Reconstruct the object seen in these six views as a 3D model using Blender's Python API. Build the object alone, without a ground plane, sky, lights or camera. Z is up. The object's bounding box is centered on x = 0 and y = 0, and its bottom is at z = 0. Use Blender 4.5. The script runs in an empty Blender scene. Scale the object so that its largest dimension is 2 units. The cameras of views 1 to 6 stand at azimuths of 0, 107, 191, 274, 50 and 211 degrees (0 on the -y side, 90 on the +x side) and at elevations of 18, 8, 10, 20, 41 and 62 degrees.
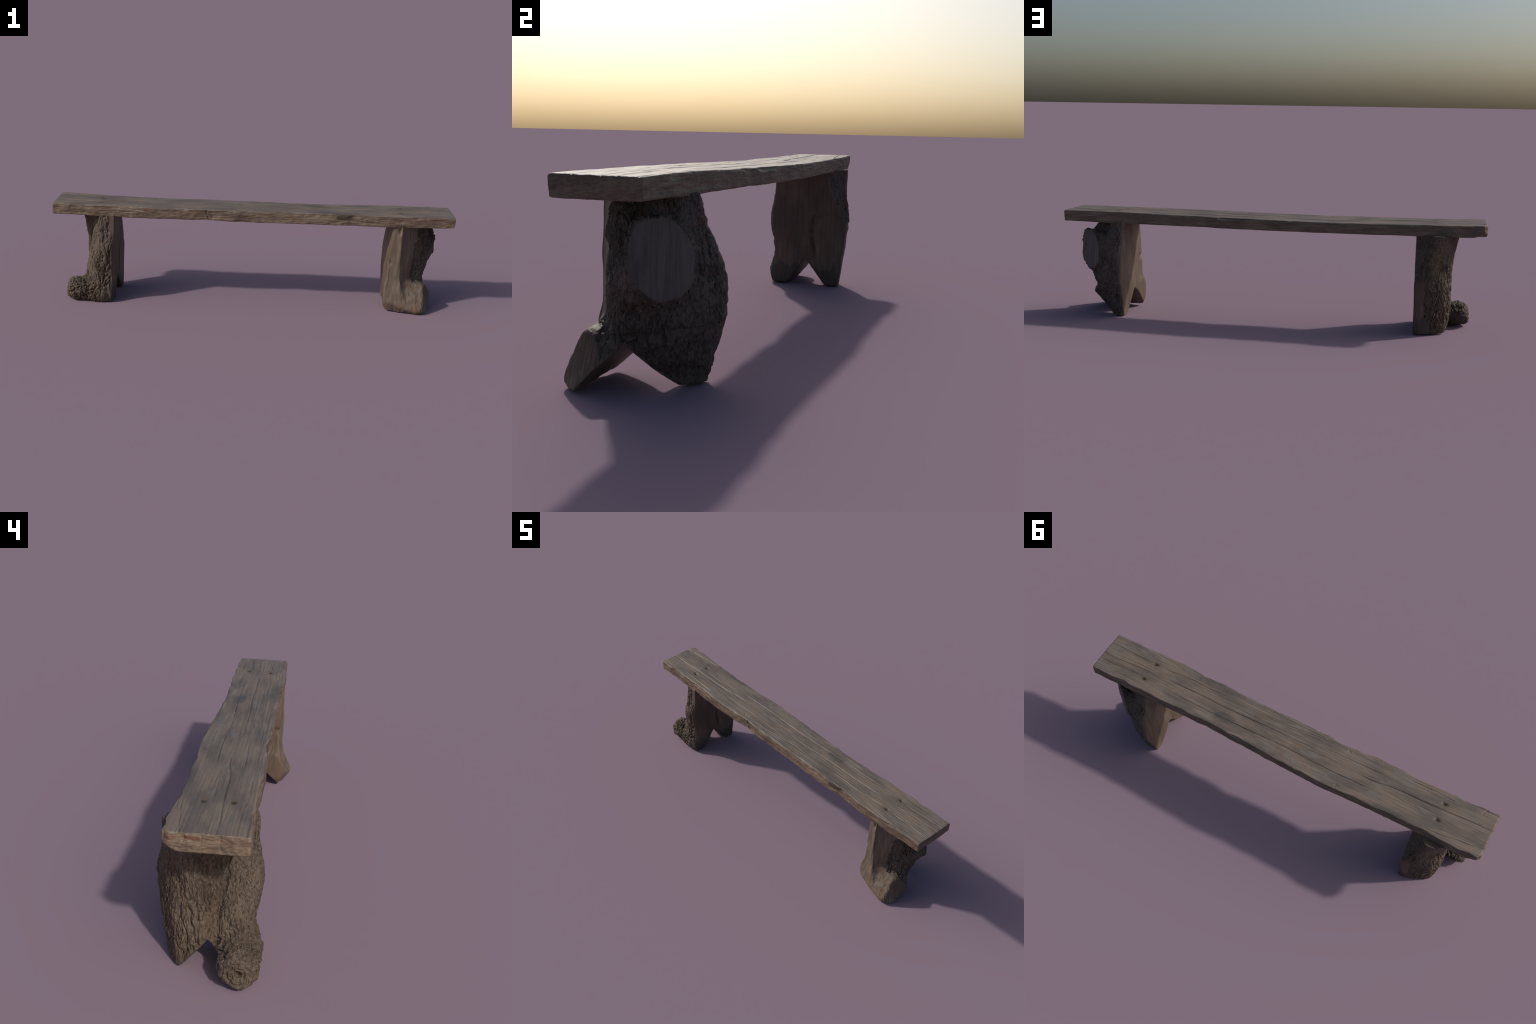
"""Rustic bench: one hewn plank nailed on two split-trunk legs (bark outside, sawn inside, V-notched feet)."""
import bpy, math
import numpy as np

F32 = np.float32

# ------------------------------------------------------------------ noise
def perlin(p, seed=0):
    rs = np.random.RandomState(seed)
    perm = rs.permutation(256); perm = np.concatenate([perm, perm, perm])
    g = rs.normal(size=(256, 3)); g /= np.linalg.norm(g, axis=1)[:, None]
    p = np.asarray(p, dtype=np.float64)
    i = np.floor(p).astype(np.int64); f = p - i; i &= 255
    w = f * f * f * (f * (f * 6 - 15) + 10)
    out = 0.0
    for dx in (0, 1):
        hx = perm[i[..., 0] + dx]; wx = w[..., 0] if dx else 1 - w[..., 0]
        for dy in (0, 1):
            hy = perm[hx + i[..., 1] + dy]; wy = w[..., 1] if dy else 1 - w[..., 1]
            for dz in (0, 1):
                gg = g[perm[hy + i[..., 2] + dz] & 255]
                wz = w[..., 2] if dz else 1 - w[..., 2]
                out = out + wx * wy * wz * (gg[..., 0] * (f[..., 0] - dx) + gg[..., 1] * (f[..., 1] - dy) + gg[..., 2] * (f[..., 2] - dz))
    return out * 1.5

def fbm(p, seed=0, octaves=3):
    s, a, t = 0.0, 1.0, 0.0
    for o in range(octaves):
        s = s + a * perlin(p * 2 ** o, seed + o); t += a; a *= 0.5
    return s / t

def cells(p, seed=0):
    """distance to the border between random cells (0 on the border), for plated bark"""
    rs = np.random.RandomState(seed); jit = rs.rand(4096, 3)
    i = np.floor(p).astype(np.int64)
    d1 = np.full(len(p), 9.0); d2 = np.full(len(p), 9.0)
    for a in (-1, 0, 1):
        for b in (-1, 0, 1):
            for c in (-1, 0, 1):
                q = i + np.array([a, b, c])
                h = (q[:, 0] * 73 + q[:, 1] * 179 + q[:, 2] * 283) & 4095
                d = np.sqrt(((q + jit[h] - p) ** 2).sum(1))
                d2 = np.minimum(d2, np.maximum(d, d1)); d1 = np.minimum(d1, d)
    return d2 - d1

def curve(t, pts):
    """smooth curve through hand-placed (position, value) control points"""
    pts = sorted(pts); X = np.array([a for a, _ in pts]); Y = np.array([b for _, b in pts])
    m = np.gradient(Y, X)
    t = np.clip(t, X[0], X[-1]); k = np.clip(np.searchsorted(X, t) - 1, 0, len(X) - 2)
    h = X[k + 1] - X[k]; s = (t - X[k]) / h
    return ((2*s**3 - 3*s**2 + 1) * Y[k] + (s**3 - 2*s**2 + s) * h * m[k] + (-2*s**3 + 3*s**2) * Y[k + 1] + (s**3 - s**2) * h * m[k + 1])

def smax(a, b, k):
    h = np.clip(0.5 + 0.5 * (a - b) / k, 0, 1)
    return b + (a - b) * h + k * h * (1 - h)

def smin(a, b, k):
    return -smax(-a, -b, k)

def sstep(a, b, x):
    t = np.clip((x - a) / (b - a), 0, 1)
    return t * t * (3 - 2 * t)

# ------------------------------------------------------------------ implicit surface -> quads
def surface_nets(F, origin, step):
    nx, ny, nz = F.shape
    ins = F < 0
    cnt = np.zeros((nx - 1, ny - 1, nz - 1), np.int8)
    corners = [(a, b, c) for a in (0, 1) for b in (0, 1) for c in (0, 1)]
    for a, b, c in corners:
        cnt += ins[a:nx - 1 + a, b:ny - 1 + b, c:nz - 1 + c]
    act = np.argwhere((cnt > 0) & (cnt < 8))
    idx = np.full(cnt.shape, -1, np.int64); idx[tuple(act.T)] = np.arange(len(act))
    acc = np.zeros((len(act), 3)); n = np.zeros(len(act))
    for i, c0 in enumerate(corners):
        for j, c1 in enumerate(corners):
            if j <= i or sum(abs(p - q) for p, q in zip(c0, c1)) != 1:
                continue
            v0 = F[tuple((act + c0).T)]; v1 = F[tuple((act + c1).T)]
            m = (v0 < 0) != (v1 < 0)
            t = np.where(m, v0 / np.where(v0 == v1, 1, v0 - v1), 0)
            pt = np.array(c0) + t[:, None] * (np.array(c1) - np.array(c0))
            acc += pt * m[:, None]; n += m
    V = (act + acc / n[:, None]) * np.array(step) + np.array(origin)
    Q = []
    for ax in range(3):
        o1, o2 = [(1, 2), (2, 0), (0, 1)][ax]
        sl0 = [slice(None)] * 3; sl1 = [slice(None)] * 3
        sl0[ax] = slice(0, -1); sl1[ax] = slice(1, None)
        for s_, rev in (((ins[tuple(sl0)] & ~ins[tuple(sl1)]), False), ((~ins[tuple(sl0)] & ins[tuple(sl1)]), True)):
            e = np.argwhere(s_)
            e = e[(e[:, o1] > 0) & (e[:, o2] > 0)]
            e1 = np.eye(3, dtype=int)[o1]; e2 = np.eye(3, dtype=int)[o2]
            q = np.stack([idx[tuple((e - e1 - e2).T)], idx[tuple((e - e2).T)], idx[tuple(e.T)], idx[tuple((e - e1).T)]], 1)
            Q.append(q[:, ::-1] if rev else q)
    Q = np.concatenate(Q)
    return V, Q[(Q >= 0).all(1)]

def vnormals(V, Q):
    n = np.cross(V[Q[:, 2]] - V[Q[:, 0]], V[Q[:, 3]] - V[Q[:, 1]])
    N = np.zeros_like(V)
    for k in range(4):
        for a in range(3):
            N[:, a] += np.bincount(Q[:, k], n[:, a], len(V))
    return N / np.maximum(np.linalg.norm(N, axis=1), 1e-12)[:, None]

def relax(V, Q, amount, times=1):
    for _ in range(times):
        S = np.zeros_like(V); c = np.zeros(len(V))
        for k in range(4):
            a, b = Q[:, k], Q[:, (k + 1) % 4]
            for d in range(3):
                S[:, d] += np.bincount(a, V[b, d], len(V)) + np.bincount(b, V[a, d], len(V))
            c += np.bincount(a, minlength=len(V)) + np.bincount(b, minlength=len(V))
        V = V + amount * (S / c[:, None] - V)
    return V

def make_part(name, V, Q, N, mats, slots, parent):
    used = np.unique(Q); remap = np.full(len(V), -1); remap[used] = np.arange(len(used))
    me = bpy.data.meshes.new(name)
    q = remap[Q].astype(np.int32)
    me.vertices.add(len(used)); me.vertices.foreach_set("co", V[used].astype(F32).ravel())
    me.loops.add(q.size); me.loops.foreach_set("vertex_index", q.ravel())
    me.polygons.add(len(q))
    me.polygons.foreach_set("loop_start", np.arange(0, q.size, 4, dtype=np.int32))
    me.polygons.foreach_set("loop_total", np.full(len(q), 4, np.int32))
    for m in mats:
        me.materials.append(m)
    me.update(calc_edges=True)
    me.polygons.foreach_set("material_index", np.asarray(slots, np.int32))
    me.polygons.foreach_set("use_smooth", np.ones(len(q), bool))
    me.normals_split_custom_set_from_vertices(N[used].astype(F32).tolist())
    ob = bpy.data.objects.new(name, me)
    bpy.context.scene.collection.objects.link(ob)
    ob.parent = parent
    return ob

# ------------------------------------------------------------------ materials
class Nodes:
    def __init__(self, name):
        self.mat = bpy.data.materials.new(name); self.mat.use_nodes = True
        self.t = self.mat.node_tree; self.t.nodes.clear()
        self.out = self.n('ShaderNodeOutputMaterial'); self.bsdf = self.n('ShaderNodeBsdfPrincipled')
        self.l(self.bsdf.outputs[0], self.out.inputs[0])
        self.co = self.n('ShaderNodeTexCoord').outputs['Object']
    def n(self, kind, **kw):
        nd = self.t.nodes.new(kind)
        for k, v in kw.items():
            setattr(nd, k, v)
        return nd
    def l(self, a, b):
        self.t.links.new(a, b)
    def scaled(self, sc, rot=(0, 0, 0)):
        m = self.n('ShaderNodeMapping'); m.inputs['Scale'].default_value = sc; m.inputs['Rotation'].default_value = rot
        self.l(self.co, m.inputs[0]); return m.outputs[0]
    def noise(self, sc, detail=4, rough=0.55, dist=0.0, rot=(0, 0, 0)):
        nd = self.n('ShaderNodeTexNoise'); nd.inputs['Scale'].default_value = 1.0
        nd.inputs['Detail'].default_value = detail; nd.inputs['Roughness'].default_value = rough
        nd.inputs['Distortion'].default_value = dist
        self.l(self.scaled(sc, rot), nd.inputs['Vector']); return nd.outputs[0]
    def voronoi(self, sc, feature='DISTANCE_TO_EDGE'):
        nd = self.n('ShaderNodeTexVoronoi', feature=feature); nd.inputs['Scale'].default_value = 1.0
        self.l(self.scaled(sc), nd.inputs['Vector']); return nd.outputs[0]
    def ramp(self, fac, a, b):
        r = self.n('ShaderNodeMapRange'); r.interpolation_type = 'SMOOTHSTEP'
        r.inputs['From Min'].default_value = a; r.inputs['From Max'].default_value = b
        self.l(fac, r.inputs[0]); return r.outputs[0]
    def math(self, op, a, b=None):
        m = self.n('ShaderNodeMath', operation=op)
        for i, v in enumerate((a, b)):
            if v is None: continue
            if isinstance(v, (int, float)): m.inputs[i].default_value = v
            else: self.l(v, m.inputs[i])
        return m.outputs[0]
    def mix(self, fac, a, b, mode='MIX'):
        m = self.n('ShaderNodeMix', data_type='RGBA', blend_type=mode)
        for s, v in (('Factor', fac), ('A', a), ('B', b)):
            i = [x for x in m.inputs if x.name == s and (x.type == 'VALUE' if s == 'Factor' else x.type == 'RGBA')][0]
            if isinstance(v, (int, float)): i.default_value = v
            elif isinstance(v, tuple): i.default_value = (*v, 1)
            else: self.l(v, i)
        return [o for o in m.outputs if o.type == 'RGBA'][0]
    def spot(self, c, r, soft=0.6):
        """soft ellipsoid mask round a place on the object"""
        s = self.n('ShaderNodeVectorMath', operation='SUBTRACT'); s.inputs[1].default_value = c; self.l(self.co, s.inputs[0])
        d = self.n('ShaderNodeVectorMath', operation='DIVIDE'); d.inputs[1].default_value = r; self.l(s.outputs[0], d.inputs[0])
        ln = self.n('ShaderNodeVectorMath', operation='LENGTH'); self.l(d.outputs[0], ln.inputs[0])
        nz = self.noise((60, 60, 60), 3)
        v = self.math('ADD', ln.outputs['Value'], self.math('MULTIPLY', self.math('SUBTRACT', nz, 0.5), 0.9))
        return self.ramp(v, 1.0, 1.0 - soft)
    def finish(self, col, rough=0.6, spec=0.35, bumps=()):
        self.l(col, self.bsdf.inputs['Base Color'])
        self.bsdf.inputs['Roughness'].default_value = rough
        self.bsdf.inputs['Specular IOR Level'].default_value = spec
        prev = None
        for h, strength, dist in bumps:
            b = self.n('ShaderNodeBump'); b.inputs['Strength'].default_value = strength; b.inputs['Distance'].default_value = dist
            self.l(h, b.inputs['Height'])
            if prev: self.l(prev, b.inputs['Normal'])
            prev = b.outputs[0]
        if prev: self.l(prev, self.bsdf.inputs['Normal'])
        return self.mat

NAILS = [(0.736, -0.061), (0.743, 0.034), (-0.763, -0.059), (-0.765, 0.025)]

def weathered_top():
    m = Nodes("weathered_plank_top")
    big = m.noise((5, 16, 8), 4)
    col = m.mix(m.ramp(big, 0.38, 0.62), (0.120, 0.094, 0.078), (0.190, 0.143, 0.109))
    col = m.mix(m.math('MULTIPLY', m.ramp(m.noise((9, 22, 9), 3), 0.54, 0.60), 0.5), col, (0.178, 0.156, 0.138))
    col = m.mix(m.math('MULTIPLY', m.ramp(m.noise((6, 26, 9), 4, 0.6), 0.60, 0.68), 0.5), col, (0.088, 0.076, 0.063))
    streak = m.noise((3.0, 170, 60), 4, 0.6)
    col = m.mix(m.math('MULTIPLY', m.ramp(streak, 0.58, 0.36), 0.38), col, (0.062, 0.052, 0.044))
    fine = m.noise((12, 420, 160), 3, 0.6)
    col = m.mix(m.math('MULTIPLY', m.ramp(fine, 0.5, 0.75), 0.35), col, (0.215, 0.176, 0.138))
    thin = m.math('ABSOLUTE', m.math('SUBTRACT', m.noise((1.3, 75, 20), 3, 0.5), 0.5))
    col = m.mix(m.math('MULTIPLY', m.math('MULTIPLY', m.ramp(thin, 0.016, 0.004), m.ramp(m.noise((4, 14, 4), 2), 0.44, 0.56)), 0.6), col, (0.050, 0.044, 0.038))
    for c, r, a in (((0.30, 0.03, 0.495), (0.075, 0.035, 0.03), 0.75), ((0.11, 0.095, 0.495), (0.10, 0.025, 0.03), 0.7),
                    ((0.52, 0.06, 0.495), (0.09, 0.03, 0.03), 0.35), ((-0.55, 0.09, 0.495), (0.13, 0.02, 0.03), 0.65), ((0.42, -0.10, 0.495), (0.16, 0.02, 0.03), 0.5)):
        col = m.mix(m.math('MULTIPLY', m.spot(c, r), a), col, (0.068, 0.060, 0.050))
    col = m.mix(m.math('MULTIPLY', m.spot((-0.065, -0.009, 0.495), (0.035, 0.015, 0.03)), 0.6), col, (0.16, 0.105, 0.06))
    for x, y in NAILS:
        col = m.mix(m.math('MULTIPLY', m.spot((x - 0.004, y, 0.495), (0.042, 0.013, 0.03), 0.8), 0.7), col, (0.105, 0.072, 0.040))
        col = m.mix(m.math('MULTIPLY', m.spot((x, y, 0.49), (0.016, 0.011, 0.03), 0.6), 0.85), col, (0.035, 0.022, 0.014))
    speck = m.math('MULTIPLY', m.ramp(m.noise((120, 140, 120), 3), 0.58, 0.68), m.ramp(m.noise((4, 8, 4), 2), 0.5, 0.7))
    col = m.mix(m.math('MULTIPLY', speck, 0.5), col, (0.24, 0.225, 0.19))
    return m.finish(col, 0.56, 0.45, [(streak, 0.35, 0.004), (fine, 0.3, 0.002)])

def hewn_edge():
    m = Nodes("hewn_plank_edge")
    big = m.noise((9, 9, 26), 4)
    col = m.mix(m.ramp(big, 0.35, 0.65), (0.140, 0.101, 0.073), (0.208, 0.152, 0.108))
    streak = m.noise((7, 60, 210), 4, 0.6)
    col = m.mix(m.math('MULTIPLY', m.ramp(streak, 0.6, 0.36), 0.5), col, (0.062, 0.044, 0.034))
    col = m.mix(m.math('MULTIPLY', m.ramp(m.noise((14, 14, 40), 3), 0.60, 0.70), 0.55), col, (0.15, 0.075, 0.042))
    for c, r, a in (((0.44, -0.125, 0.485), (0.07, 0.05, 0.02), 0.8), ((-0.2, -0.12, 0.49), (0.11, 0.05, 0.012), 0.55), ((-0.22, -0.12, 0.465), (0.02, 0.05, 0.03), 0.5), ((0.8, -0.12, 0.495), (0.12, 0.05, 0.008), 0.5)):
        col = m.mix(m.math('MULTIPLY', m.spot(c, r), a), col, (0.040, 0.028, 0.022))
    for c, r, a in (((-1.0, 0.02, 0.49), (0.03, 0.05, 0.008), 0.7), ((-1.0, 0.075, 0.488), (0.03, 0.02, 0.006), 0.6)):
        col = m.mix(m.math('MULTIPLY', m.spot(c, r), a), col, (0.13, 0.052, 0.030))
    pale = m.noise((70, 70, 120), 3)
    col = m.mix(m.math('MULTIPLY', m.ramp(pale, 0.58, 0.72), 0.4), col, (0.25, 0.19, 0.14))
    return m.finish(col, 0.65, 0.3, [(streak, 0.4, 0.004), (pale, 0.4, 0.003)])

def bark(name, dark, light, warm, k=(46, 46, 17), washes=()):
    m = Nodes(name)
    big = m.noise((9, 9, 7), 3)
    col = m.mix(m.ramp(big, 0.35, 0.68), dark, light)
    col = m.mix(m.math('MULTIPLY', m.ramp(m.noise((20, 20, 10), 4), 0.52, 0.66), 0.55), col, warm)
    for c, r, colour, amt in washes:
        col = m.mix(m.math('MULTIPLY', m.spot(c, r, 0.9), amt), col, colour)
    plates = m.noise(tuple(4 * a for a in k), 5, 0.65, 0.6)
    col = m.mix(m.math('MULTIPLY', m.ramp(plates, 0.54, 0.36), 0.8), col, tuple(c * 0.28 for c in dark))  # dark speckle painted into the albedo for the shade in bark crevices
    pale = m.noise((230, 230, 110), 4, 0.6)
    col = m.mix(m.math('MULTIPLY', m.ramp(pale, 0.55, 0.68), 0.6), col, tuple(min(1, c * 1.6) for c in light))
    rust = m.noise((75, 75, 40), 3)
    col = m.mix(m.math('MULTIPLY', m.ramp(rust, 0.60, 0.70), 0.4), col, warm)
    return m.finish(col, 0.62, 0.3, [(plates, 0.8, 0.008), (pale, 0.6, 0.004)])

def sawn(name, a, b, foot_stain=False, warm=None, washes=()):
    m = Nodes(name)
    big = m.noise((6, 8, 5), 4)
    col = m.mix(m.ramp(big, 0.36, 0.64), a, b)
    streak = m.noise((90, 110, 5), 4, 0.6)
    col = m.mix(m.math('MULTIPLY', m.ramp(streak, 0.6, 0.36), 0.45), col, tuple(c * 0.5 for c in a))
    fine = m.noise((300, 300, 16), 3)
    col = m.mix(m.math('MULTIPLY', m.ramp(fine, 0.5, 0.75), 0.25), col, tuple(c * 1.5 for c in b))
    for c, r, colour, amt in washes:
        col = m.mix(m.math('MULTIPLY', m.spot(c, r, 0.9), amt), col, colour)
    if warm:
        col = m.mix(m.math('MULTIPLY', m.ramp(m.noise((26, 26, 4), 4), 0.5, 0.66), 0.55), col, warm)
    if foot_stain:   # damp tide mark with a scalloped border on the feet
        z = m.n('ShaderNodeSeparateXYZ'); m.l(m.co, z.inputs[0])
        h = m.math('ADD', z.outputs[2], m.math('MULTIPLY', m.math('SUBTRACT', m.noise((18, 34, 6), 2), 0.5), 0.16))
        col = m.mix(m.math('MULTIPLY', m.ramp(h, 0.086, 0.074), 0.6), col, (0.036, 0.033, 0.032))
    return m.finish(col, 0.62, 0.3, [(streak, 0.3, 0.004), (fine, 0.25, 0.002)])

def rust():
    m = Nodes("rusty_iron")
    col = m.mix(m.ramp(m.noise((300, 300, 300), 3), 0.4, 0.6), (0.030, 0.015, 0.010), (0.095, 0.045, 0.024))
    return m.finish(col, 0.75, 0.3, [(m.noise((500, 500, 500), 3), 0.5, 0.002)])

# ------------------------------------------------------------------ seat plank
CRACKS = [  # (depth, width, path of (x, y) control points) long drying cracks on the top
    (4.0, 3.2, [(0.59, .037), (0.428, .037), (0.256, .036), (0.095, .031), (-0.008, .029), (-0.168, .033), (-0.304, .035), (-.44, .03)]),
    (3.5, 2.6, [(0.183, -.071), (0.068, -.068), (-0.004, -.077), (-0.102, -.088), (-0.223, -.092)]),
    (4.0, 3.0, [(0.66, -.012), (0.464, -.019), (0.305, -.016), (0.231, -.019), (0.123, -.023), (-0.018, -.021)]),
    (3.0, 2.6, [(-0.05, -.06), (-0.254, -.054), (-0.385, -.059), (-.5, -.06)]),
    (5.0, 3.6, [(-0.36, -.008), (-0.445, -.011), (-0.518, -.022), (-0.641, -.026), (-0.796, -.03), (-0.902, -.036), (-1.01, -.035)]),
    (4.0, 3.0, [(-0.56, -.094), (-0.647, -.095), (-0.737, -.095), (-.82, -.09)]),
    (4.0, 2.8, [(-0.72, .088), (-0.8, .082), (-0.9, .07), (-1.01, .056)]),
    (4.5, 3.0, [(1.01, -.067), (0.898, -.063), (0.786, -.06), (0.738, -.058)]),
    (3.5, 2.6, [(1.01, .002), (0.916, .001), (0.869, -.003), (0.782, -.009), (0.662, -.012)]),
    (3.5, 2.8, [(1.01, .038), (0.924, .035), (0.825, .029), (0.745, .024)]),
    (4.0, 3.0, [(0.72, -.058), (0.663, -.061), (0.563, -.071), (0.439, -.068), (.35, -.072)]),
]

def build_plank(parent):
    sx, sy, sz = 0.003, 0.0016, 0.0018
    xs = np.arange(-1.012, 1.0125, sx); ys = np.arange(-0.146, 0.126, sy); zs = np.arange(0.426, 0.516, sz)
    X = xs[:, None, None]; Y = ys[None, :, None]; Z = zs[None, None, :]
    t = (Y + 0.12) / 0.22
    top_f = curve(xs, [(-1, .504), (-.83, .5015), (-.57, .498), (0, .498), (.3, .501), (.7, .502), (1, .502)])
    top_b = curve(xs, [(-1, .504), (-.86, .500), (-.6, .494), (-.34, .492), (0, .493), (.3, .494), (.69, .502), (1, .501)])
    bot = curve(xs, [(-1, .451), (-.65, .445), (-.2, .4435), (.1, .442), (.4, .445), (.66, .4445), (1, .4485)])
    yl = curve(xs, [(-1, -.122), (-.89, -.118), (-.7, -.115), (-.45, -.120), (-.34, -.116), (-.24, -.107), (-.15, -.117), (0, -.115), (.1, -.114), (.33, -.117), (.5, -.117), (.7, -.124), (.85, -.119), (1, -.115)])
    yr = curve(xs, [(-1, .100), (-.91, .102), (-.73, .095), (-.55, .097), (-.33, .100), (-.2, .106), (-.12, .102), (.05, .097), (.25, .089), (.45, .087), (.72, .090), (1, .092)])
    # hewn waviness of the long edges: differs with height
    px, pz = np.meshgrid(xs, zs, indexing='ij')
    def wob(seed, f, a):
        return a * fbm(np.stack([px * f, pz * f * 1.2, px * 0 + seed], -1), seed, 3)
    def chip(seed, zref, sgn):
        c = perlin(np.stack([px * 11, px * 0, px * 0 + 7.3], -1), seed)
        return 0.005 * sstep(0.10, 0.5, c) * sstep(zref - 0.022, zref, pz)
    el = (yl[:, None] - .0045 + wob(3, 9, .0055) + wob(5, 45, .0022) + chip(11, .497, 1) - 0.006 * sstep(.49, .45, pz) * sstep(.1, .3, px) * sstep(.55, .35, px))[:, None, :]
    er = (yr[:, None] + .0020 + wob(7, 8, .005) + wob(9, 45, .0018) - chip(13, .495, 1))[:, None, :]
    ty = np.clip(t, 0, 1)
    ztop = top_f[:, None, None] * (1 - ty) + top_b[:, None, None] * ty
    gx, gy = np.meshgrid(xs, ys, indexing='ij')
    rel = 0.0022 * fbm(np.stack([gx * 5, gy * 16, gx * 0], -1), 21, 3)
    ztop = ztop + rel[:, :, None] - .0017 - .0018 * X
    zbot = bot[:, None, None] - .0025 + (0.003 * fbm(np.stack([gx * 6, gy * 10, gx * 0 + 4], -1), 31, 3))[:, :, None]
    # broken left end: lower back corner knocked off
    zbot = zbot + 0.018 * (sstep(0.055, 0.10, Y) * sstep(-0.93, -1.0, X))
    ey, ez = np.meshgrid(ys, zs, indexing='ij')
    en = fbm(np.stack([ey * 26, ez * 30, ey * 0], -1), 41, 3)
    xl = -0.996 + 0.004 * en + 0.012 * sstep(.08, .105, ey)
    xr = 0.996 + 0.002 * en - 0.003 * sstep(-.02, -.11, ey) - 0.006 * sstep(.472, .45, ez) * 0.3
    G = smax(Z - ztop, zbot - Z, 0.004)
    G = smax(G, smax(el - Y, Y - er, 0.004), 0.006)
    G = smax(G, smax(xl[None] - X, X - xr[None], 0.004), 0.005)
    G = G.astype(F32)
    V, Q = surface_nets(G, (xs[0], ys[0], zs[0]), (sx, sy, sz))
    V = relax(V, Q, 0.5, 2)
    N = vnormals(V, Q)
    up = sstep(0.55, 0.85, N[:, 2]); side = sstep(0.55, 0.85, np.abs(N[:, 1])); end = sstep(0.6, 0.85, np.abs(N[:, 0]))
    x, y, z = V.T
    # raised summer-wood lines and drying cracks on the top
    wy = y + 0.004 * perlin(np.stack([x * 3, y * 10, x * 0], -1), 51)
    g = perlin(np.stack([x * 2.2, wy * 95, x * 0 + 2], -1), 52) + 0.6 * perlin(np.stack([x * 4, wy * 210, x * 0], -1), 53)
    dz = 0.0008 * np.clip(g, -1.2, 0.6)
    lines = 1 - np.abs(perlin(np.stack([x * 1.3, wy * 42, x * 0 + 9], -1), 54)) * 9
    dz -= 0.0016 * np.clip(lines, 0, 1) * sstep(0.05, 0.5, perlin(np.stack([x * 2.4, wy * 30, x * 0], -1), 55) + 0.15)
    for depth, width, path in CRACKS:
        xa, xb = min(p[0] for p in path), max(p[0] for p in path)
        yc = curve(x, path) + 0.0016 * perlin(np.stack([x * 28, x * 0 + depth, x * 0], -1), 56)
        fade = sstep(xa - .01, xa + .06, x) * sstep(xb + .01, xb - .06, x)
        fade = np.where((x > .95) & (xb > 1), .55, np.where((x < -.95) & (xa < -1), .55, fade))
        mod = 0.65 + 0.5 * perlin(np.stack([x * 9, x * 0, x * 0 + width], -1), 57)
        dz -= depth * 1e-3 * 1.15 * fade * np.clip(mod, .15, 1.2) * np.exp(-((y - yc) / (width * .72e-3)) ** 2)
    for nx_, ny_ in NAILS:
        r = np.hypot((x - nx_) / 1.5, y - ny_)
        dz -= 0.0065 * np.exp(-(r / 0.0075) ** 2)
    # short cross nicks near the edges
    nick = np.abs(perlin(np.stack([x * 46 + 8 * y, y * 17, x * 0], -1), 61))
    nm = sstep(0.15, 0.45, perlin(np.stack([x * 5, y * 9, x * 0], -1), 62)) * np.clip(sstep(.05, .10, np.abs(y + .01)) + .25, 0, 1)
    dz -= 0.0022 * nm * sstep(0.09, 0.0, nick) * sstep(.0, .3, perlin(np.stack([x * 50, y * 50, x * 0], -1), 63))
    V[:, 2] += dz * up
    # hewn sides: long chips and splinter ridges; ends: rough sawn
    h = 0.0030 * fbm(np.stack([x * 12, z * 60, y * 0], -1), 71, 3) + 0.0022 * (0.4 - np.abs(perlin(np.stack([x * 22, z * 130, y * 3], -1), 72)))
    h += 0.001; h -= 0.0035 * sstep(.2, .6, perlin(np.stack([x * 9, z * 40, np.sign(y) * 3], -1), 73))
    h -= 0.004 * np.exp(-((x + .232 + .25 * (z - .47) + .006 * perlin(np.stack([z * 60, x * 0, x * 0], -1), 77)) / .0035) ** 2) * (y < 0)
    V += N * (side * h)[:, None]
    he = 0.002 * fbm(np.stack([y * 18, z * 60, np.sign(x) * 5], -1), 74, 4)
    he -= np.where(x < 0, .0014, .0010) * (1 - sstep(0, .06, np.abs(perlin(np.stack([y * 20 + z * 10, z * 6, np.sign(x) * 2], -1), 75))))
    he += .0022 * fbm(np.stack([y * 40, z * 55, x * 0 + .4], -1), 76, 3) * (x < 0)
    V += N * (end * np.where(x < 0, 1.6, .6) * he)[:, None]
    N = vnormals(V, Q)
    fn = N[Q].mean(1)
    fz = V[Q].mean(1)[:, 2]
    top_face = (fn[:, 2] > 0.45) & (fz > 0.47)
    make_part("seat_plank", V, Q, N, [weathered_top(), hewn_edge()], np.where(top_face, 0, 1), parent)

# ------------------------------------------------------------------ legs
def loft(y, z, yl, yr, rows):
    """outer face of a split trunk: thickness over (across, height), from a few cross-sections.
    rows: list of (z, [(s, thickness), ...]) with s = 0 front edge, 1 back edge"""
    s = np.clip((y - yl) / (yr - yl), 0, 1)
    S = np.linspace(0, 1, 101)
    T = np.array([curve(S, r) for _, r in rows]); zr = np.array([a for a, _ in rows])
    Zs = np.linspace(0, .46, 93)
    tab = np.stack([curve(Zs, list(zip(zr, T[:, j]))) for j in range(101)], 1)
    a = np.clip(z / .46 * 92, 0, 91.999); b = s * 99.999
    i = a.astype(int); j = b.astype(int); a = a - i; b = b - j
    return (tab[i, j] * (1 - a) * (1 - b) + tab[i + 1, j] * a * (1 - b) + tab[i, j + 1] * (1 - a) * b + tab[i + 1, j + 1] * a * b)

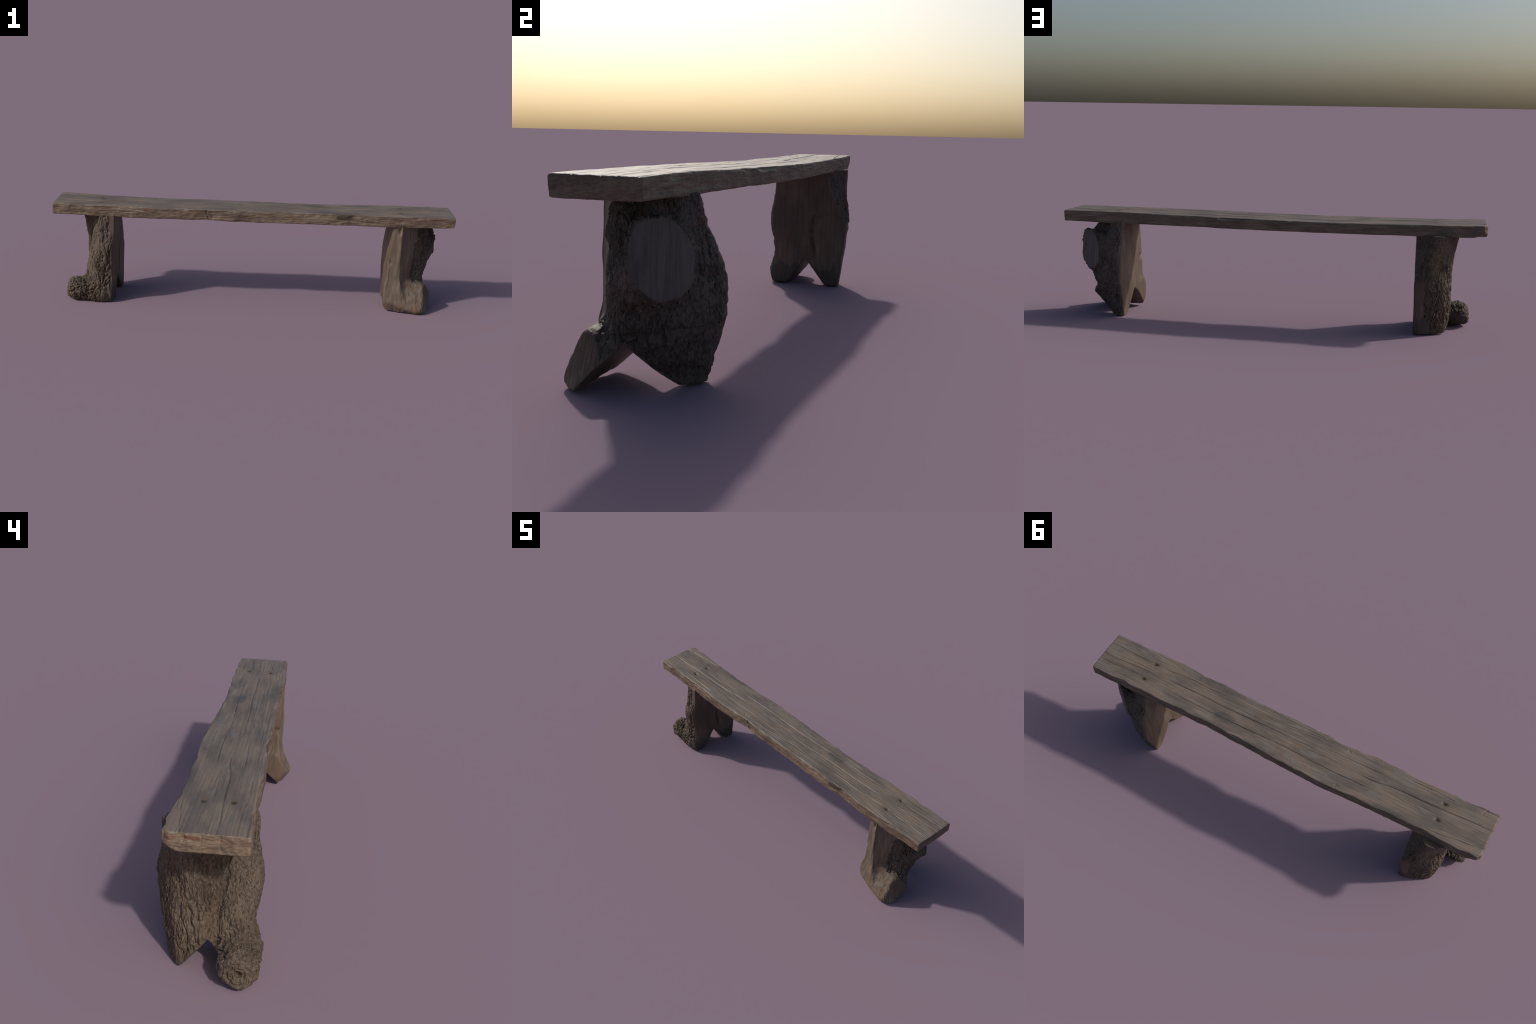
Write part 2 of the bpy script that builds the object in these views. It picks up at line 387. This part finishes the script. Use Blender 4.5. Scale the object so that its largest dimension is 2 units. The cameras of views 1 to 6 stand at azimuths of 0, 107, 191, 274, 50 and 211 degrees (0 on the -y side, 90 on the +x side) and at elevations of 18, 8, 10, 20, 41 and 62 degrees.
def capsule(U, Y, Z, a, b, ra, rb, sq=(1, 1, 1)):
    a = np.array(a); b = np.array(b); d = b - a
    t = np.clip(((U - a[0]) * d[0] + (Y - a[1]) * d[1] + (Z - a[2]) * d[2]) / (d @ d), 0, 1)
    r = np.sqrt(((U - a[0] - t * d[0]) * sq[0]) ** 2 + ((Y - a[1] - t * d[1]) * sq[1]) ** 2 + ((Z - a[2] - t * d[2]) * sq[2]) ** 2)
    return r - (ra + (rb - ra) * t)

def plane(U, Y, Z, p, n):
    n = np.array(n) / np.linalg.norm(n)
    return (U - p[0]) * n[0] + (Y - p[1]) * n[1] + (Z - p[2]) * n[2]

STEP = 0.002

def leg_grid(u0, u1, y0, y1):
    us = np.arange(u0, u1, STEP); ys = np.arange(y0, y1, STEP); zs = np.arange(-0.0075, 0.4605, STEP)
    U, Y, Z = np.meshgrid(us, ys, zs, indexing='ij', copy=False)
    return U, Y, Z, (us[0], ys[0], zs[0])

def notch(Y, Z, apex, foot_f, foot_b):
    """V cut out between the two feet; negative inside the cut"""
    ya, za = apex
    def half(yb, zb, sgn):
        d = np.array([yb - ya, zb - za]); n = np.array([-d[1], d[0]]); n /= np.linalg.norm(n)
        if n[1] > 0: n = -n
        return -((Y - ya) * n[0] + (Z - za) * n[1])
    return np.maximum(half(*foot_f, -1), half(*foot_b, 1))

def bark_relief(V, seed, stretch=0.17, f=52, rough=1.0):
    """wrinkled, fissured bark: heights (metres) at the given places"""
    w = np.stack([perlin(V * 14, seed + k) for k in range(3)], 1)
    w2 = np.stack([perlin(V * 45, seed + 20 + k) for k in range(3)], 1)
    p = V + 0.016 * w + 0.0045 * w2
    k = np.array([f, f, f * stretch])
    n1 = np.abs(perlin(p * k, seed + 4)); n2 = np.abs(perlin(p * k * 2.1 + 5, seed + 5)); n3 = perlin(p * k * 3.9, seed + 6)
    deep = sstep(-.1, .5, perlin(V * np.array([13, 13, 6]), seed + 7) + .12)
    mid = sstep(-.15, .35, perlin(V * np.array([21, 21, 12]), seed + 8))
    flake = cells(p * np.array([f, f, f * .55]) * 1.5 + 2, seed)
    lump = fbm(V * np.array([15, 15, 6]), seed + 9, 3)
    return (0.003 + 0.0085 * lump - rough * (0.0065 * (1 - sstep(0, .24, n1)) * (.25 + .75 * deep) + 0.0036 * (1 - sstep(0, .32, n2)) * (.4 + .6 * mid)
            + 0.0022 * (1 - sstep(0, .2, flake)) * mid) + rough * 0.0016 * n3)

def leg_left(parent, mats):
    U, Y, Z, o = leg_grid(-0.03, 0.28, -0.195, 0.18)
    ylc = curve(Z[0, 0], [(0, -.138), (.02, -.142), (.09, -.134), (.146, -.131), (.2, -.139), (.26, -.143), (.32, -.134), (.39, -.127), (.46, -.125)])[None, None]
    yrc = curve(Z[0, 0], [(0, .129), (.1, .143), (.2, .155), (.28, .156), (.33, .146), (.38, .140), (.46, .135)])[None, None]
    t = np.clip(U / .15, 0, 1)
    yl = ylc - 0.003 + .010 * sstep(.05, .13, U) * sstep(.1, .2, Z)
    yr = yrc + 0 * t
    rows = [
        (0.00, [(0, .11), (.1, .14), (.25, .15), (.36, .135), (.5, .138), (.65, .150), (.8, .138), (.92, .085), (1, .035)]),
        (0.10, [(0, .11), (.1, .147), (.25, .158), (.38, .142), (.5, .158), (.65, .160), (.8, .140), (.92, .09), (1, .035)]),
        (0.20, [(0, .10), (.1, .132), (.25, .143), (.38, .132), (.5, .155), (.65, .156), (.8, .128), (.92, .085), (1, .035)]),
        (0.32, [(0, .085), (.1, .108), (.25, .124), (.38, .128), (.5, .156), (.65, .158), (.8, .130), (.92, .096), (1, .060)]),
        (0.45, [(0, .065), (.1, .084), (.25, .106), (.38, .142), (.5, .178), (.65, .188), (.8, .168), (.92, .142), (1, .110)]),
    ]
    uo = loft(Y, Z, ylc, yrc, rows)
    s = np.clip((Y - ylc) / (yrc - ylc), 0, 1)
    ui = -.004 + (1 - s) * (.003 + .013 * sstep(.45, .05, Z)) + .003 * sstep(.4, .05, Z)
    # the saw missed the upper back corner: the face falls away to bark there
    yc = curve(Z[0, 0], [(0, .19), (.17, .17), (.24, .152), (.29, .128), (.36, .095), (.45, .070)])[None, None]
    ui = ui + np.clip(Y - yc, 0, 1) * 1.25
    G = smax((U - uo) * .8, (ui - U) * .85, .006)
    G = smax(G, smax(yl - Y, Y - yr, .01), .008)
    # long growth groove between trunk and buttress
    gy = -.040 + .012 * np.sin(Z * 14)
    G = G + 0.008 * np.exp(-((Y - gy) / .010) ** 2) * sstep(.05, .10, U) * sstep(.10, .18, Z) * sstep(.44, .36, Z)
    # root burl kicking out at the front foot
    B = capsule(U, Y, Z, (.08, -.095, .05), (.198, -.095, .052), .060, .059)
    B = smax(B, plane(U, Y, Z, (.249, -.09, .06), (1, .05, .1)), .018)
    B = smax(B, plane(U, Y, Z, (.20, -.05, .03), (.25, .55, -.8)), .012)
    G = smin(G, B, .03)
    # feet: tapering, with the V cut between them
    G = smax(G, -notch(Y, Z, (-.006, .104), (-.073, .008), (.070, .008)), .006)
    G = smax(G, plane(U, Y, Z, (.155, .08, .0), (.65, .25, -.7)), .01)
    G = smax(G, plane(U, Y, Z, (.12, .125, .05), (.30, .8, -.35)), .012)
    G = smax(G, -Z + .001, .005)
    G = smax(G, Z - .452, .003)
    V, Q = surface_nets(G.astype(F32), o, (STEP,) * 3)
    V = relax(V, Q, .5, 3)
    N = vnormals(V, Q); u, y, z = V.T
    dn = -notch(y, z, (-.006, .104), (-.073, .008), (.070, .008))
    inner = ((N[:, 0] < -.45) | (u < .012)) & (y < curve(z, [(0, .19), (.17, .17), (.24, .152), (.29, .128), (.36, .095), (.45, .070)]) + .004)
    cut = (np.abs(dn) < .006) & (z < .12)
    edge = .045 + .018 * perlin(np.stack([u * 0, y * 0, z * 16], 1), 91) + .05 * sstep(.33, .40, z) + .03 * sstep(.10, .02, z)
    back = (N[:, 1] > .5) & (u < edge) & (z < .25)
    lip = (N[:, 1] < -.5) & (u < .030 * sstep(.28, .42, z))
    bare = inner | cut | back | lip | (N[:, 2] > .8) * (z > .44) | (z < .004)
    burl = (u > .125) & (z < .125) & (y < -.018)
    bm = sstep_mask(V, Q, (~bare).astype(float))
    rel = bark_relief(V, 101) * 1.2
    knob = bark_relief(V + 3.3, 131, .6, 46, 1.5) + .012 * fbm(V * 28, 135, 2) - .007 * (1 - sstep(0, .16, cells(V * 34 + .3 * perlin(V * 60, 137)[:, None], 138)))
    hole = np.hypot(y + .104, (z - .060) * 1.05) * (1 + .18 * perlin(V * 30, 139))        # hollow knot with a swollen rim in the burl's end
    knob = knob * (1 - .6 * sstep(.21, .235, u)) + (-.016 * sstep(.018, .006, hole) + .0035 * np.cos(hole * 520) * sstep(.055, .02, hole) + .005 * np.exp(-((hole - .042) / .008) ** 2)) * sstep(.19, .22, u)
    km = sstep(.15, .09, z) * sstep(.0, -.04, y) * sstep(.05, .15, u)
    rel = rel * (1 - km) + knob * km
    # upper back of the trunk is worn smooth
    bm = bm * (1 - .75 * sstep(.30, .38, z + .03 * perlin(V * 14, 143)) * sstep(.02, .07, y))
    soft = 0.0016 * fbm(V * np.array([20, 30, 7]), 141, 3) + .0006 * perlin(V * np.array([90, 120, 9]), 145)
    # deep scar crack on the inner face, framing the healed-over branch at the back foot
    sc = curve(z, [(0, .045), (.10, .038), (.16, .025), (.22, .018), (.27, .030), (.29, .05)])
    scar = 0.013 * np.exp(-((y - sc - .004 * perlin(V * 50, 149)) / .007) ** 2) * sstep(.08, .13, z) * sstep(.29, .25, z) * (.75 + .4 * sstep(-.2, .4, perlin(V * 40, 147)))
    arch = np.hypot((y - .09) / .07, (z - .20) / .085)
    scar += 0.004 * np.exp(-((arch - 1) / .07) ** 2) * sstep(.2, .24, z)
    soft -= scar * (N[:, 0] < -.5)
    split = 0.012 * np.exp(-((y - .155 + u * .3) / .004) ** 2)
    V = V + N * (rel * bm + soft * (1 - bm))[:, None]
    V[:, 2] = np.clip(V[:, 2], 0.0, .452)
    V[:, 0] = -V[:, 0] - .69
    Q = Q[:, ::-1]
    emit_leg(V, Q, bare, [("root_foot", burl)], mats, parent)

def sstep_mask(V, Q, m, times=5):
    for _ in range(times):
        S = np.zeros(len(V)); c = np.zeros(len(V)); f = m[Q].mean(1)
        for k in range(4):
            S += np.bincount(Q[:, k], f, len(V)); c += np.bincount(Q[:, k], minlength=len(V))
        m = S / c
    return m

STUB_C = (.180, .083, .318); STUB_N = (.62, .78, .06)
FOOT_P = (.169, -.150, .08); FOOT_N = (.86, -.47, .2)

def leg_right(parent, mats):
    U, Y, Z, o = leg_grid(-0.045, 0.27, -0.205, 0.225)
    ylc = curve(Z[0, 0], [(0, -.125), (.1, -.128), (.2, -.124), (.3, -.126), (.4, -.124), (.46, -.120)])[None, None]
    yrc = curve(Z[0, 0], [(0, .126), (.033, .132), (.076, .145), (.145, .165), (.205, .171), (.274, .164), (.31, .152), (.34, .137), (.38, .120), (.46, .098)])[None, None]
    yr = yrc + .009 * fbm(np.stack([Z[0, 0] * 34, Z[0, 0] * 0, Z[0, 0] * 0], -1), 183, 3)[None, None] + 0 * U; yl = ylc + .005 - .015 * np.clip(U / .06, 0, 1)
    rows = [
        (0.00, [(0, .06), (.15, .11), (.3, .13), (.5, .125), (.7, .10), (.85, .07), (1, .035)]),
        (0.10, [(0, .06), (.15, .125), (.3, .165), (.5, .162), (.7, .132), (.85, .09), (1, .035)]),
        (0.17, [(0, .052), (.15, .120), (.3, .175), (.45, .180), (.7, .145), (.85, .10), (1, .035)]),
        (0.24, [(0, .05), (.15, .120), (.3, .188), (.45, .208), (.7, .160), (.85, .10), (1, .035)]),
        (0.32, [(0, .05), (.15, .105), (.3, .172), (.45, .212), (.7, .160), (.85, .10), (1, .035)]),
        (0.39, [(0, .05), (.15, .095), (.3, .155), (.45, .190), (.7, .155), (.85, .09), (1, .03)]),
        (0.45, [(0, .052), (.15, .09), (.3, .132), (.5, .152), (.7, .138), (.85, .08), (1, .03)]),
    ]
    uo = loft(Y, Z, ylc, yrc, rows)
    s = np.clip((Y - ylc) / (yrc - ylc), 0, 1)
    uf = curve(Z[0, 0], [(0, -.008), (.06, -.012), (.12, -.013), (.3, -.008), (.46, .002)])[None, None]
    ub = curve(Z[0, 0], [(0, -.004), (.14, -.006), (.3, -.004), (.46, -.001)])[None, None]
    ui = uf * (1 - s) + ub * s
    G = smax((U - uo) * .8, ui - U, .006)
    G = smax(G, smax(yl - Y, Y - yr, .01), .008)
    # sawn-off branch with its collar
    S = capsule(U, Y, Z, (.06, .025, .265), (.205, .088, .325), .092, .072, (1, 1, .84)) + .007 * perlin(np.stack([Z[0] * 17, Y[0] * 17, Y[0] * 0], -1), 181)[None]
    S = smax(S, plane(U, Y, Z, STUB_C, STUB_N), .006)
    S = smax(S, plane(U, Y, Z, (.14, .05, .425), (-.25, 0, 1)), .02)
    S = smax(S, ui + .01 - U, .01)
    G = smin(G, S, .025)
    # root toe in front, hewn flat on its outer side
    R = capsule(U, Y, Z, (.03, -.095, .085), (.148, -.097, .062), .066, .086)
    R = smax(R, plane(U, Y, Z, (.1, -.175, .01), (-.02, -.90, .44)), .014)
    R = smax(R, plane(U, Y, Z, (.02, -.157, .03), (-.3, -.95, -.1)), .012)
    R = smax(R, plane(U, Y, Z, FOOT_P, FOOT_N), .006)
    R = smax(R, ui - U, .008)
    G = smin(G, R, .045)
    nt = notch(Y, Z, (-.010, .113), (-.117, .010), (.068, .012))
    G = smax(G, -nt, .006)
    # back foot pares away towards its outer and back sides
    G = smax(G, plane(U, Y, Z, (.085, .066, 0), (.62, .50, -.58)), .012)
    G = smax(G, plane(U, Y, Z, (.03, .150, .03), (.1, .75, -.5)), .012)
    G = smax(G, -Z + .001, .005)
    G = smax(G, Z - .450, .003)
    V, Q = surface_nets(G.astype(F32), o, (STEP,) * 3)
    V = relax(V, Q, .5, 3)
    N = vnormals(V, Q); u, y, z = V.T
    dn = -notch(y, z, (-.010, .113), (-.117, .010), (.068, .012))
    inner = (N[:, 0] < -.45) | (u < .012)
    cut = (np.abs(dn) < .006) & (z < .13)
    # debarked front: bare wood up to a ragged bark line
    line = .112 + .012 * perlin(np.stack([u * 0, y * 0, z * 22], 1), 191) + .02 * sstep(.25, .45, z)
    front = (y < -.03) & (u < line) & (z > .0)
    toe = (y < -.07) & (z < .15)
    stubcut = (np.abs(plane(u, y, z, STUB_C, STUB_N)) < .004) & (np.abs(N @ (np.array(STUB_N) / np.linalg.norm(STUB_N))) > .8) & (u > .08)
    footcut = (np.abs(plane(u, y, z, FOOT_P, FOOT_N)) < .004) & (z < .17)
    bare = inner | cut | front | toe | stubcut | footcut | (N[:, 2] > .8) * (z > .44) | (z < .004)
    stub = ((u - .05) * .165 + (y - .03) * .082 + (z - .26) * .075 > .019) & (z > .19) & (u > .10)
    foot = (y < -.045) & (z < .16) & (z < .17 - (u - .02) * .1)
    bm = sstep_mask(V, Q, (~bare).astype(float))
    rel = bark_relief(V, 201, .20, 48)
    soft = 0.0022 * fbm(V * np.array([22, 26, 6]), 241, 3) + .0006 * perlin(V * np.array([110, 110, 9]), 245)
    soft += (.007 * fbm(V * np.array([18, 18, 7]), 251, 3) + .0012 * perlin(V * np.array([80, 80, 14]), 255)) * sstep(-.06, -.11, y) * sstep(.0, .03, u)
    # grain of the hewn toe, knot hole and ragged nick on the front
    soft += footcut * .0025 * perlin(np.stack([(u + y) * 110, (u + y) * 40, z * 14], 1), 261)
    soft -= .010 * np.exp(-(((u - .035) / .008) ** 2 + ((z - .425) / .018) ** 2)) * (y < -.08)
    soft -= .008 * np.exp(-(((u + .005) / .010) ** 2 + ((z - .255) / .012) ** 2)) * (y < -.08)
    soft += footcut * 0
    rel2 = rel * 1.25 + .009 * fbm(V * 24, 271, 2) - .006 * np.exp(-((z - .135 - .1 * y) / .006) ** 2) * sstep(.05, .10, u)
    V = V + N * (rel2 * bm + soft * (1 - bm))[:, None]
    V[:, 2] = np.clip(V[:, 2], 0.0, .450)
    V[:, 0] += .69
    emit_leg(V, Q, bare, [("branch_stub", stub), ("root_foot", foot)], mats, parent, stubcut)

def emit_leg(V, Q, bare, regions, mats, parent, cut_end=None):
    N = vnormals(V, Q)
    slots = np.where(bare[Q].mean(1) > .5, 0, 1)
    if cut_end is not None:
        slots[cut_end[Q].mean(1) > .5] = 2
    left = np.ones(len(Q), bool)
    parts = []
    for name, mask in regions:
        f = (mask[Q].mean(1) > .5) & left
        left &= ~f; parts.append((name, f))
    wood = left & (slots == 0)
    leg = make_part("leg", V, Q[wood], N, mats, slots[wood], parent)
    make_part("bark", V, Q[left & (slots == 1)], N, mats, slots[left & (slots == 1)], leg)
    for name, f in parts:
        make_part(name, V, Q[f], N, mats, slots[f], leg)

# ------------------------------------------------------------------ nails
def build_nails(parent):
    import bmesh
    me = bpy.data.meshes.new("nail"); bm = bmesh.new()
    prof = [(0.0, .0022), (.0030, .0020), (.0052, .0008), (.0058, -.0008), (.0050, -.0022), (.0022, -.003), (.0022, -.045)]
    k = 12; rings = []
    for r, z in prof:
        rings.append([bm.verts.new((0, 0, z))] if r == 0 else [bm.verts.new((r * math.cos(2*math.pi*i/k) * (1 + .12*math.sin(5*i)), r * math.sin(2*math.pi*i/k), z)) for i in range(k)])
    for a, b in zip(rings, rings[1:]):
        for i in range(k):
            if len(a) == 1: bm.faces.new((a[0], b[i], b[(i+1) % k]))
            else: bm.faces.new((a[i], b[i], b[(i+1) % k], a[(i+1) % k]))
    bm.faces.new(rings[-1][::-1])
    bmesh.ops.recalc_face_normals(bm, faces=bm.faces); bm.to_mesh(me); bm.free()
    me.polygons.foreach_set("use_smooth", [True] * len(me.polygons))
    me.materials.append(rust())
    base = bpy.data.objects.new("nail", me)
    for i, (x, y) in enumerate(NAILS):
        ob = base if i == 0 else base.copy()
        ob.location = (x, y, .4905); ob.rotation_euler = (.15 * math.sin(i * 2.1), .15 * math.cos(i * 3.3), i * 1.3)
        bpy.context.scene.collection.objects.link(ob); ob.parent = parent

# ------------------------------------------------------------------ assemble
bench = bpy.data.objects.new("wooden_bench", None)
bpy.context.scene.collection.objects.link(bench)
bench["label"] = "rustic weathered plank bench on two split tree trunk legs"
bench["category"] = "bench"

build_plank(bench)
build_nails(bench)
wood_l = sawn("sawn_trunk_wood", (0.092, 0.067, 0.052), (0.150, 0.108, 0.078), True, (0.125, 0.070, 0.045))
bark_l = bark("rough_trunk_bark", (0.094, 0.070, 0.052), (0.158, 0.120, 0.089), (0.128, 0.076, 0.047), washes=(
    ((-0.80, -0.13, 0.30), (0.12, 0.09, 0.20), (0.166, 0.134, 0.104), 0.55), ((-0.82, 0.09, 0.05), (0.09, 0.06, 0.07), (0.120, 0.068, 0.042), 0.5)))
leg_left(bench, [wood_l, bark_l])
wood_r = sawn("bare_root_wood", (0.106, 0.080, 0.061), (0.178, 0.136, 0.100), warm=(0.122, 0.070, 0.044), washes=(
    ((0.79, -0.165, 0.115), (0.07, 0.06, 0.035), (0.27, 0.235, 0.19), 0.6), ((0.80, -0.17, 0.03), (0.07, 0.06, 0.035), (0.23, 0.175, 0.125), 0.5),
    ((0.81, -0.09, 0.18), (0.05, 0.05, 0.035), (0.062, 0.054, 0.050), 0.5)))
bark_r = bark("ridged_trunk_bark", (0.090, 0.070, 0.057), (0.150, 0.120, 0.096), (0.122, 0.070, 0.044), washes=(
    ((0.86, 0.02, 0.21), (0.09, 0.09, 0.05), (0.115, 0.066, 0.042), 0.5), ((0.80, 0.06, 0.08), (0.10, 0.10, 0.08), (0.098, 0.066, 0.040), 0.45)))
cut_r = sawn("sawn_branch_end", (0.082, 0.070, 0.062), (0.120, 0.102, 0.089))
leg_right(bench, [wood_r, bark_r, cut_r])
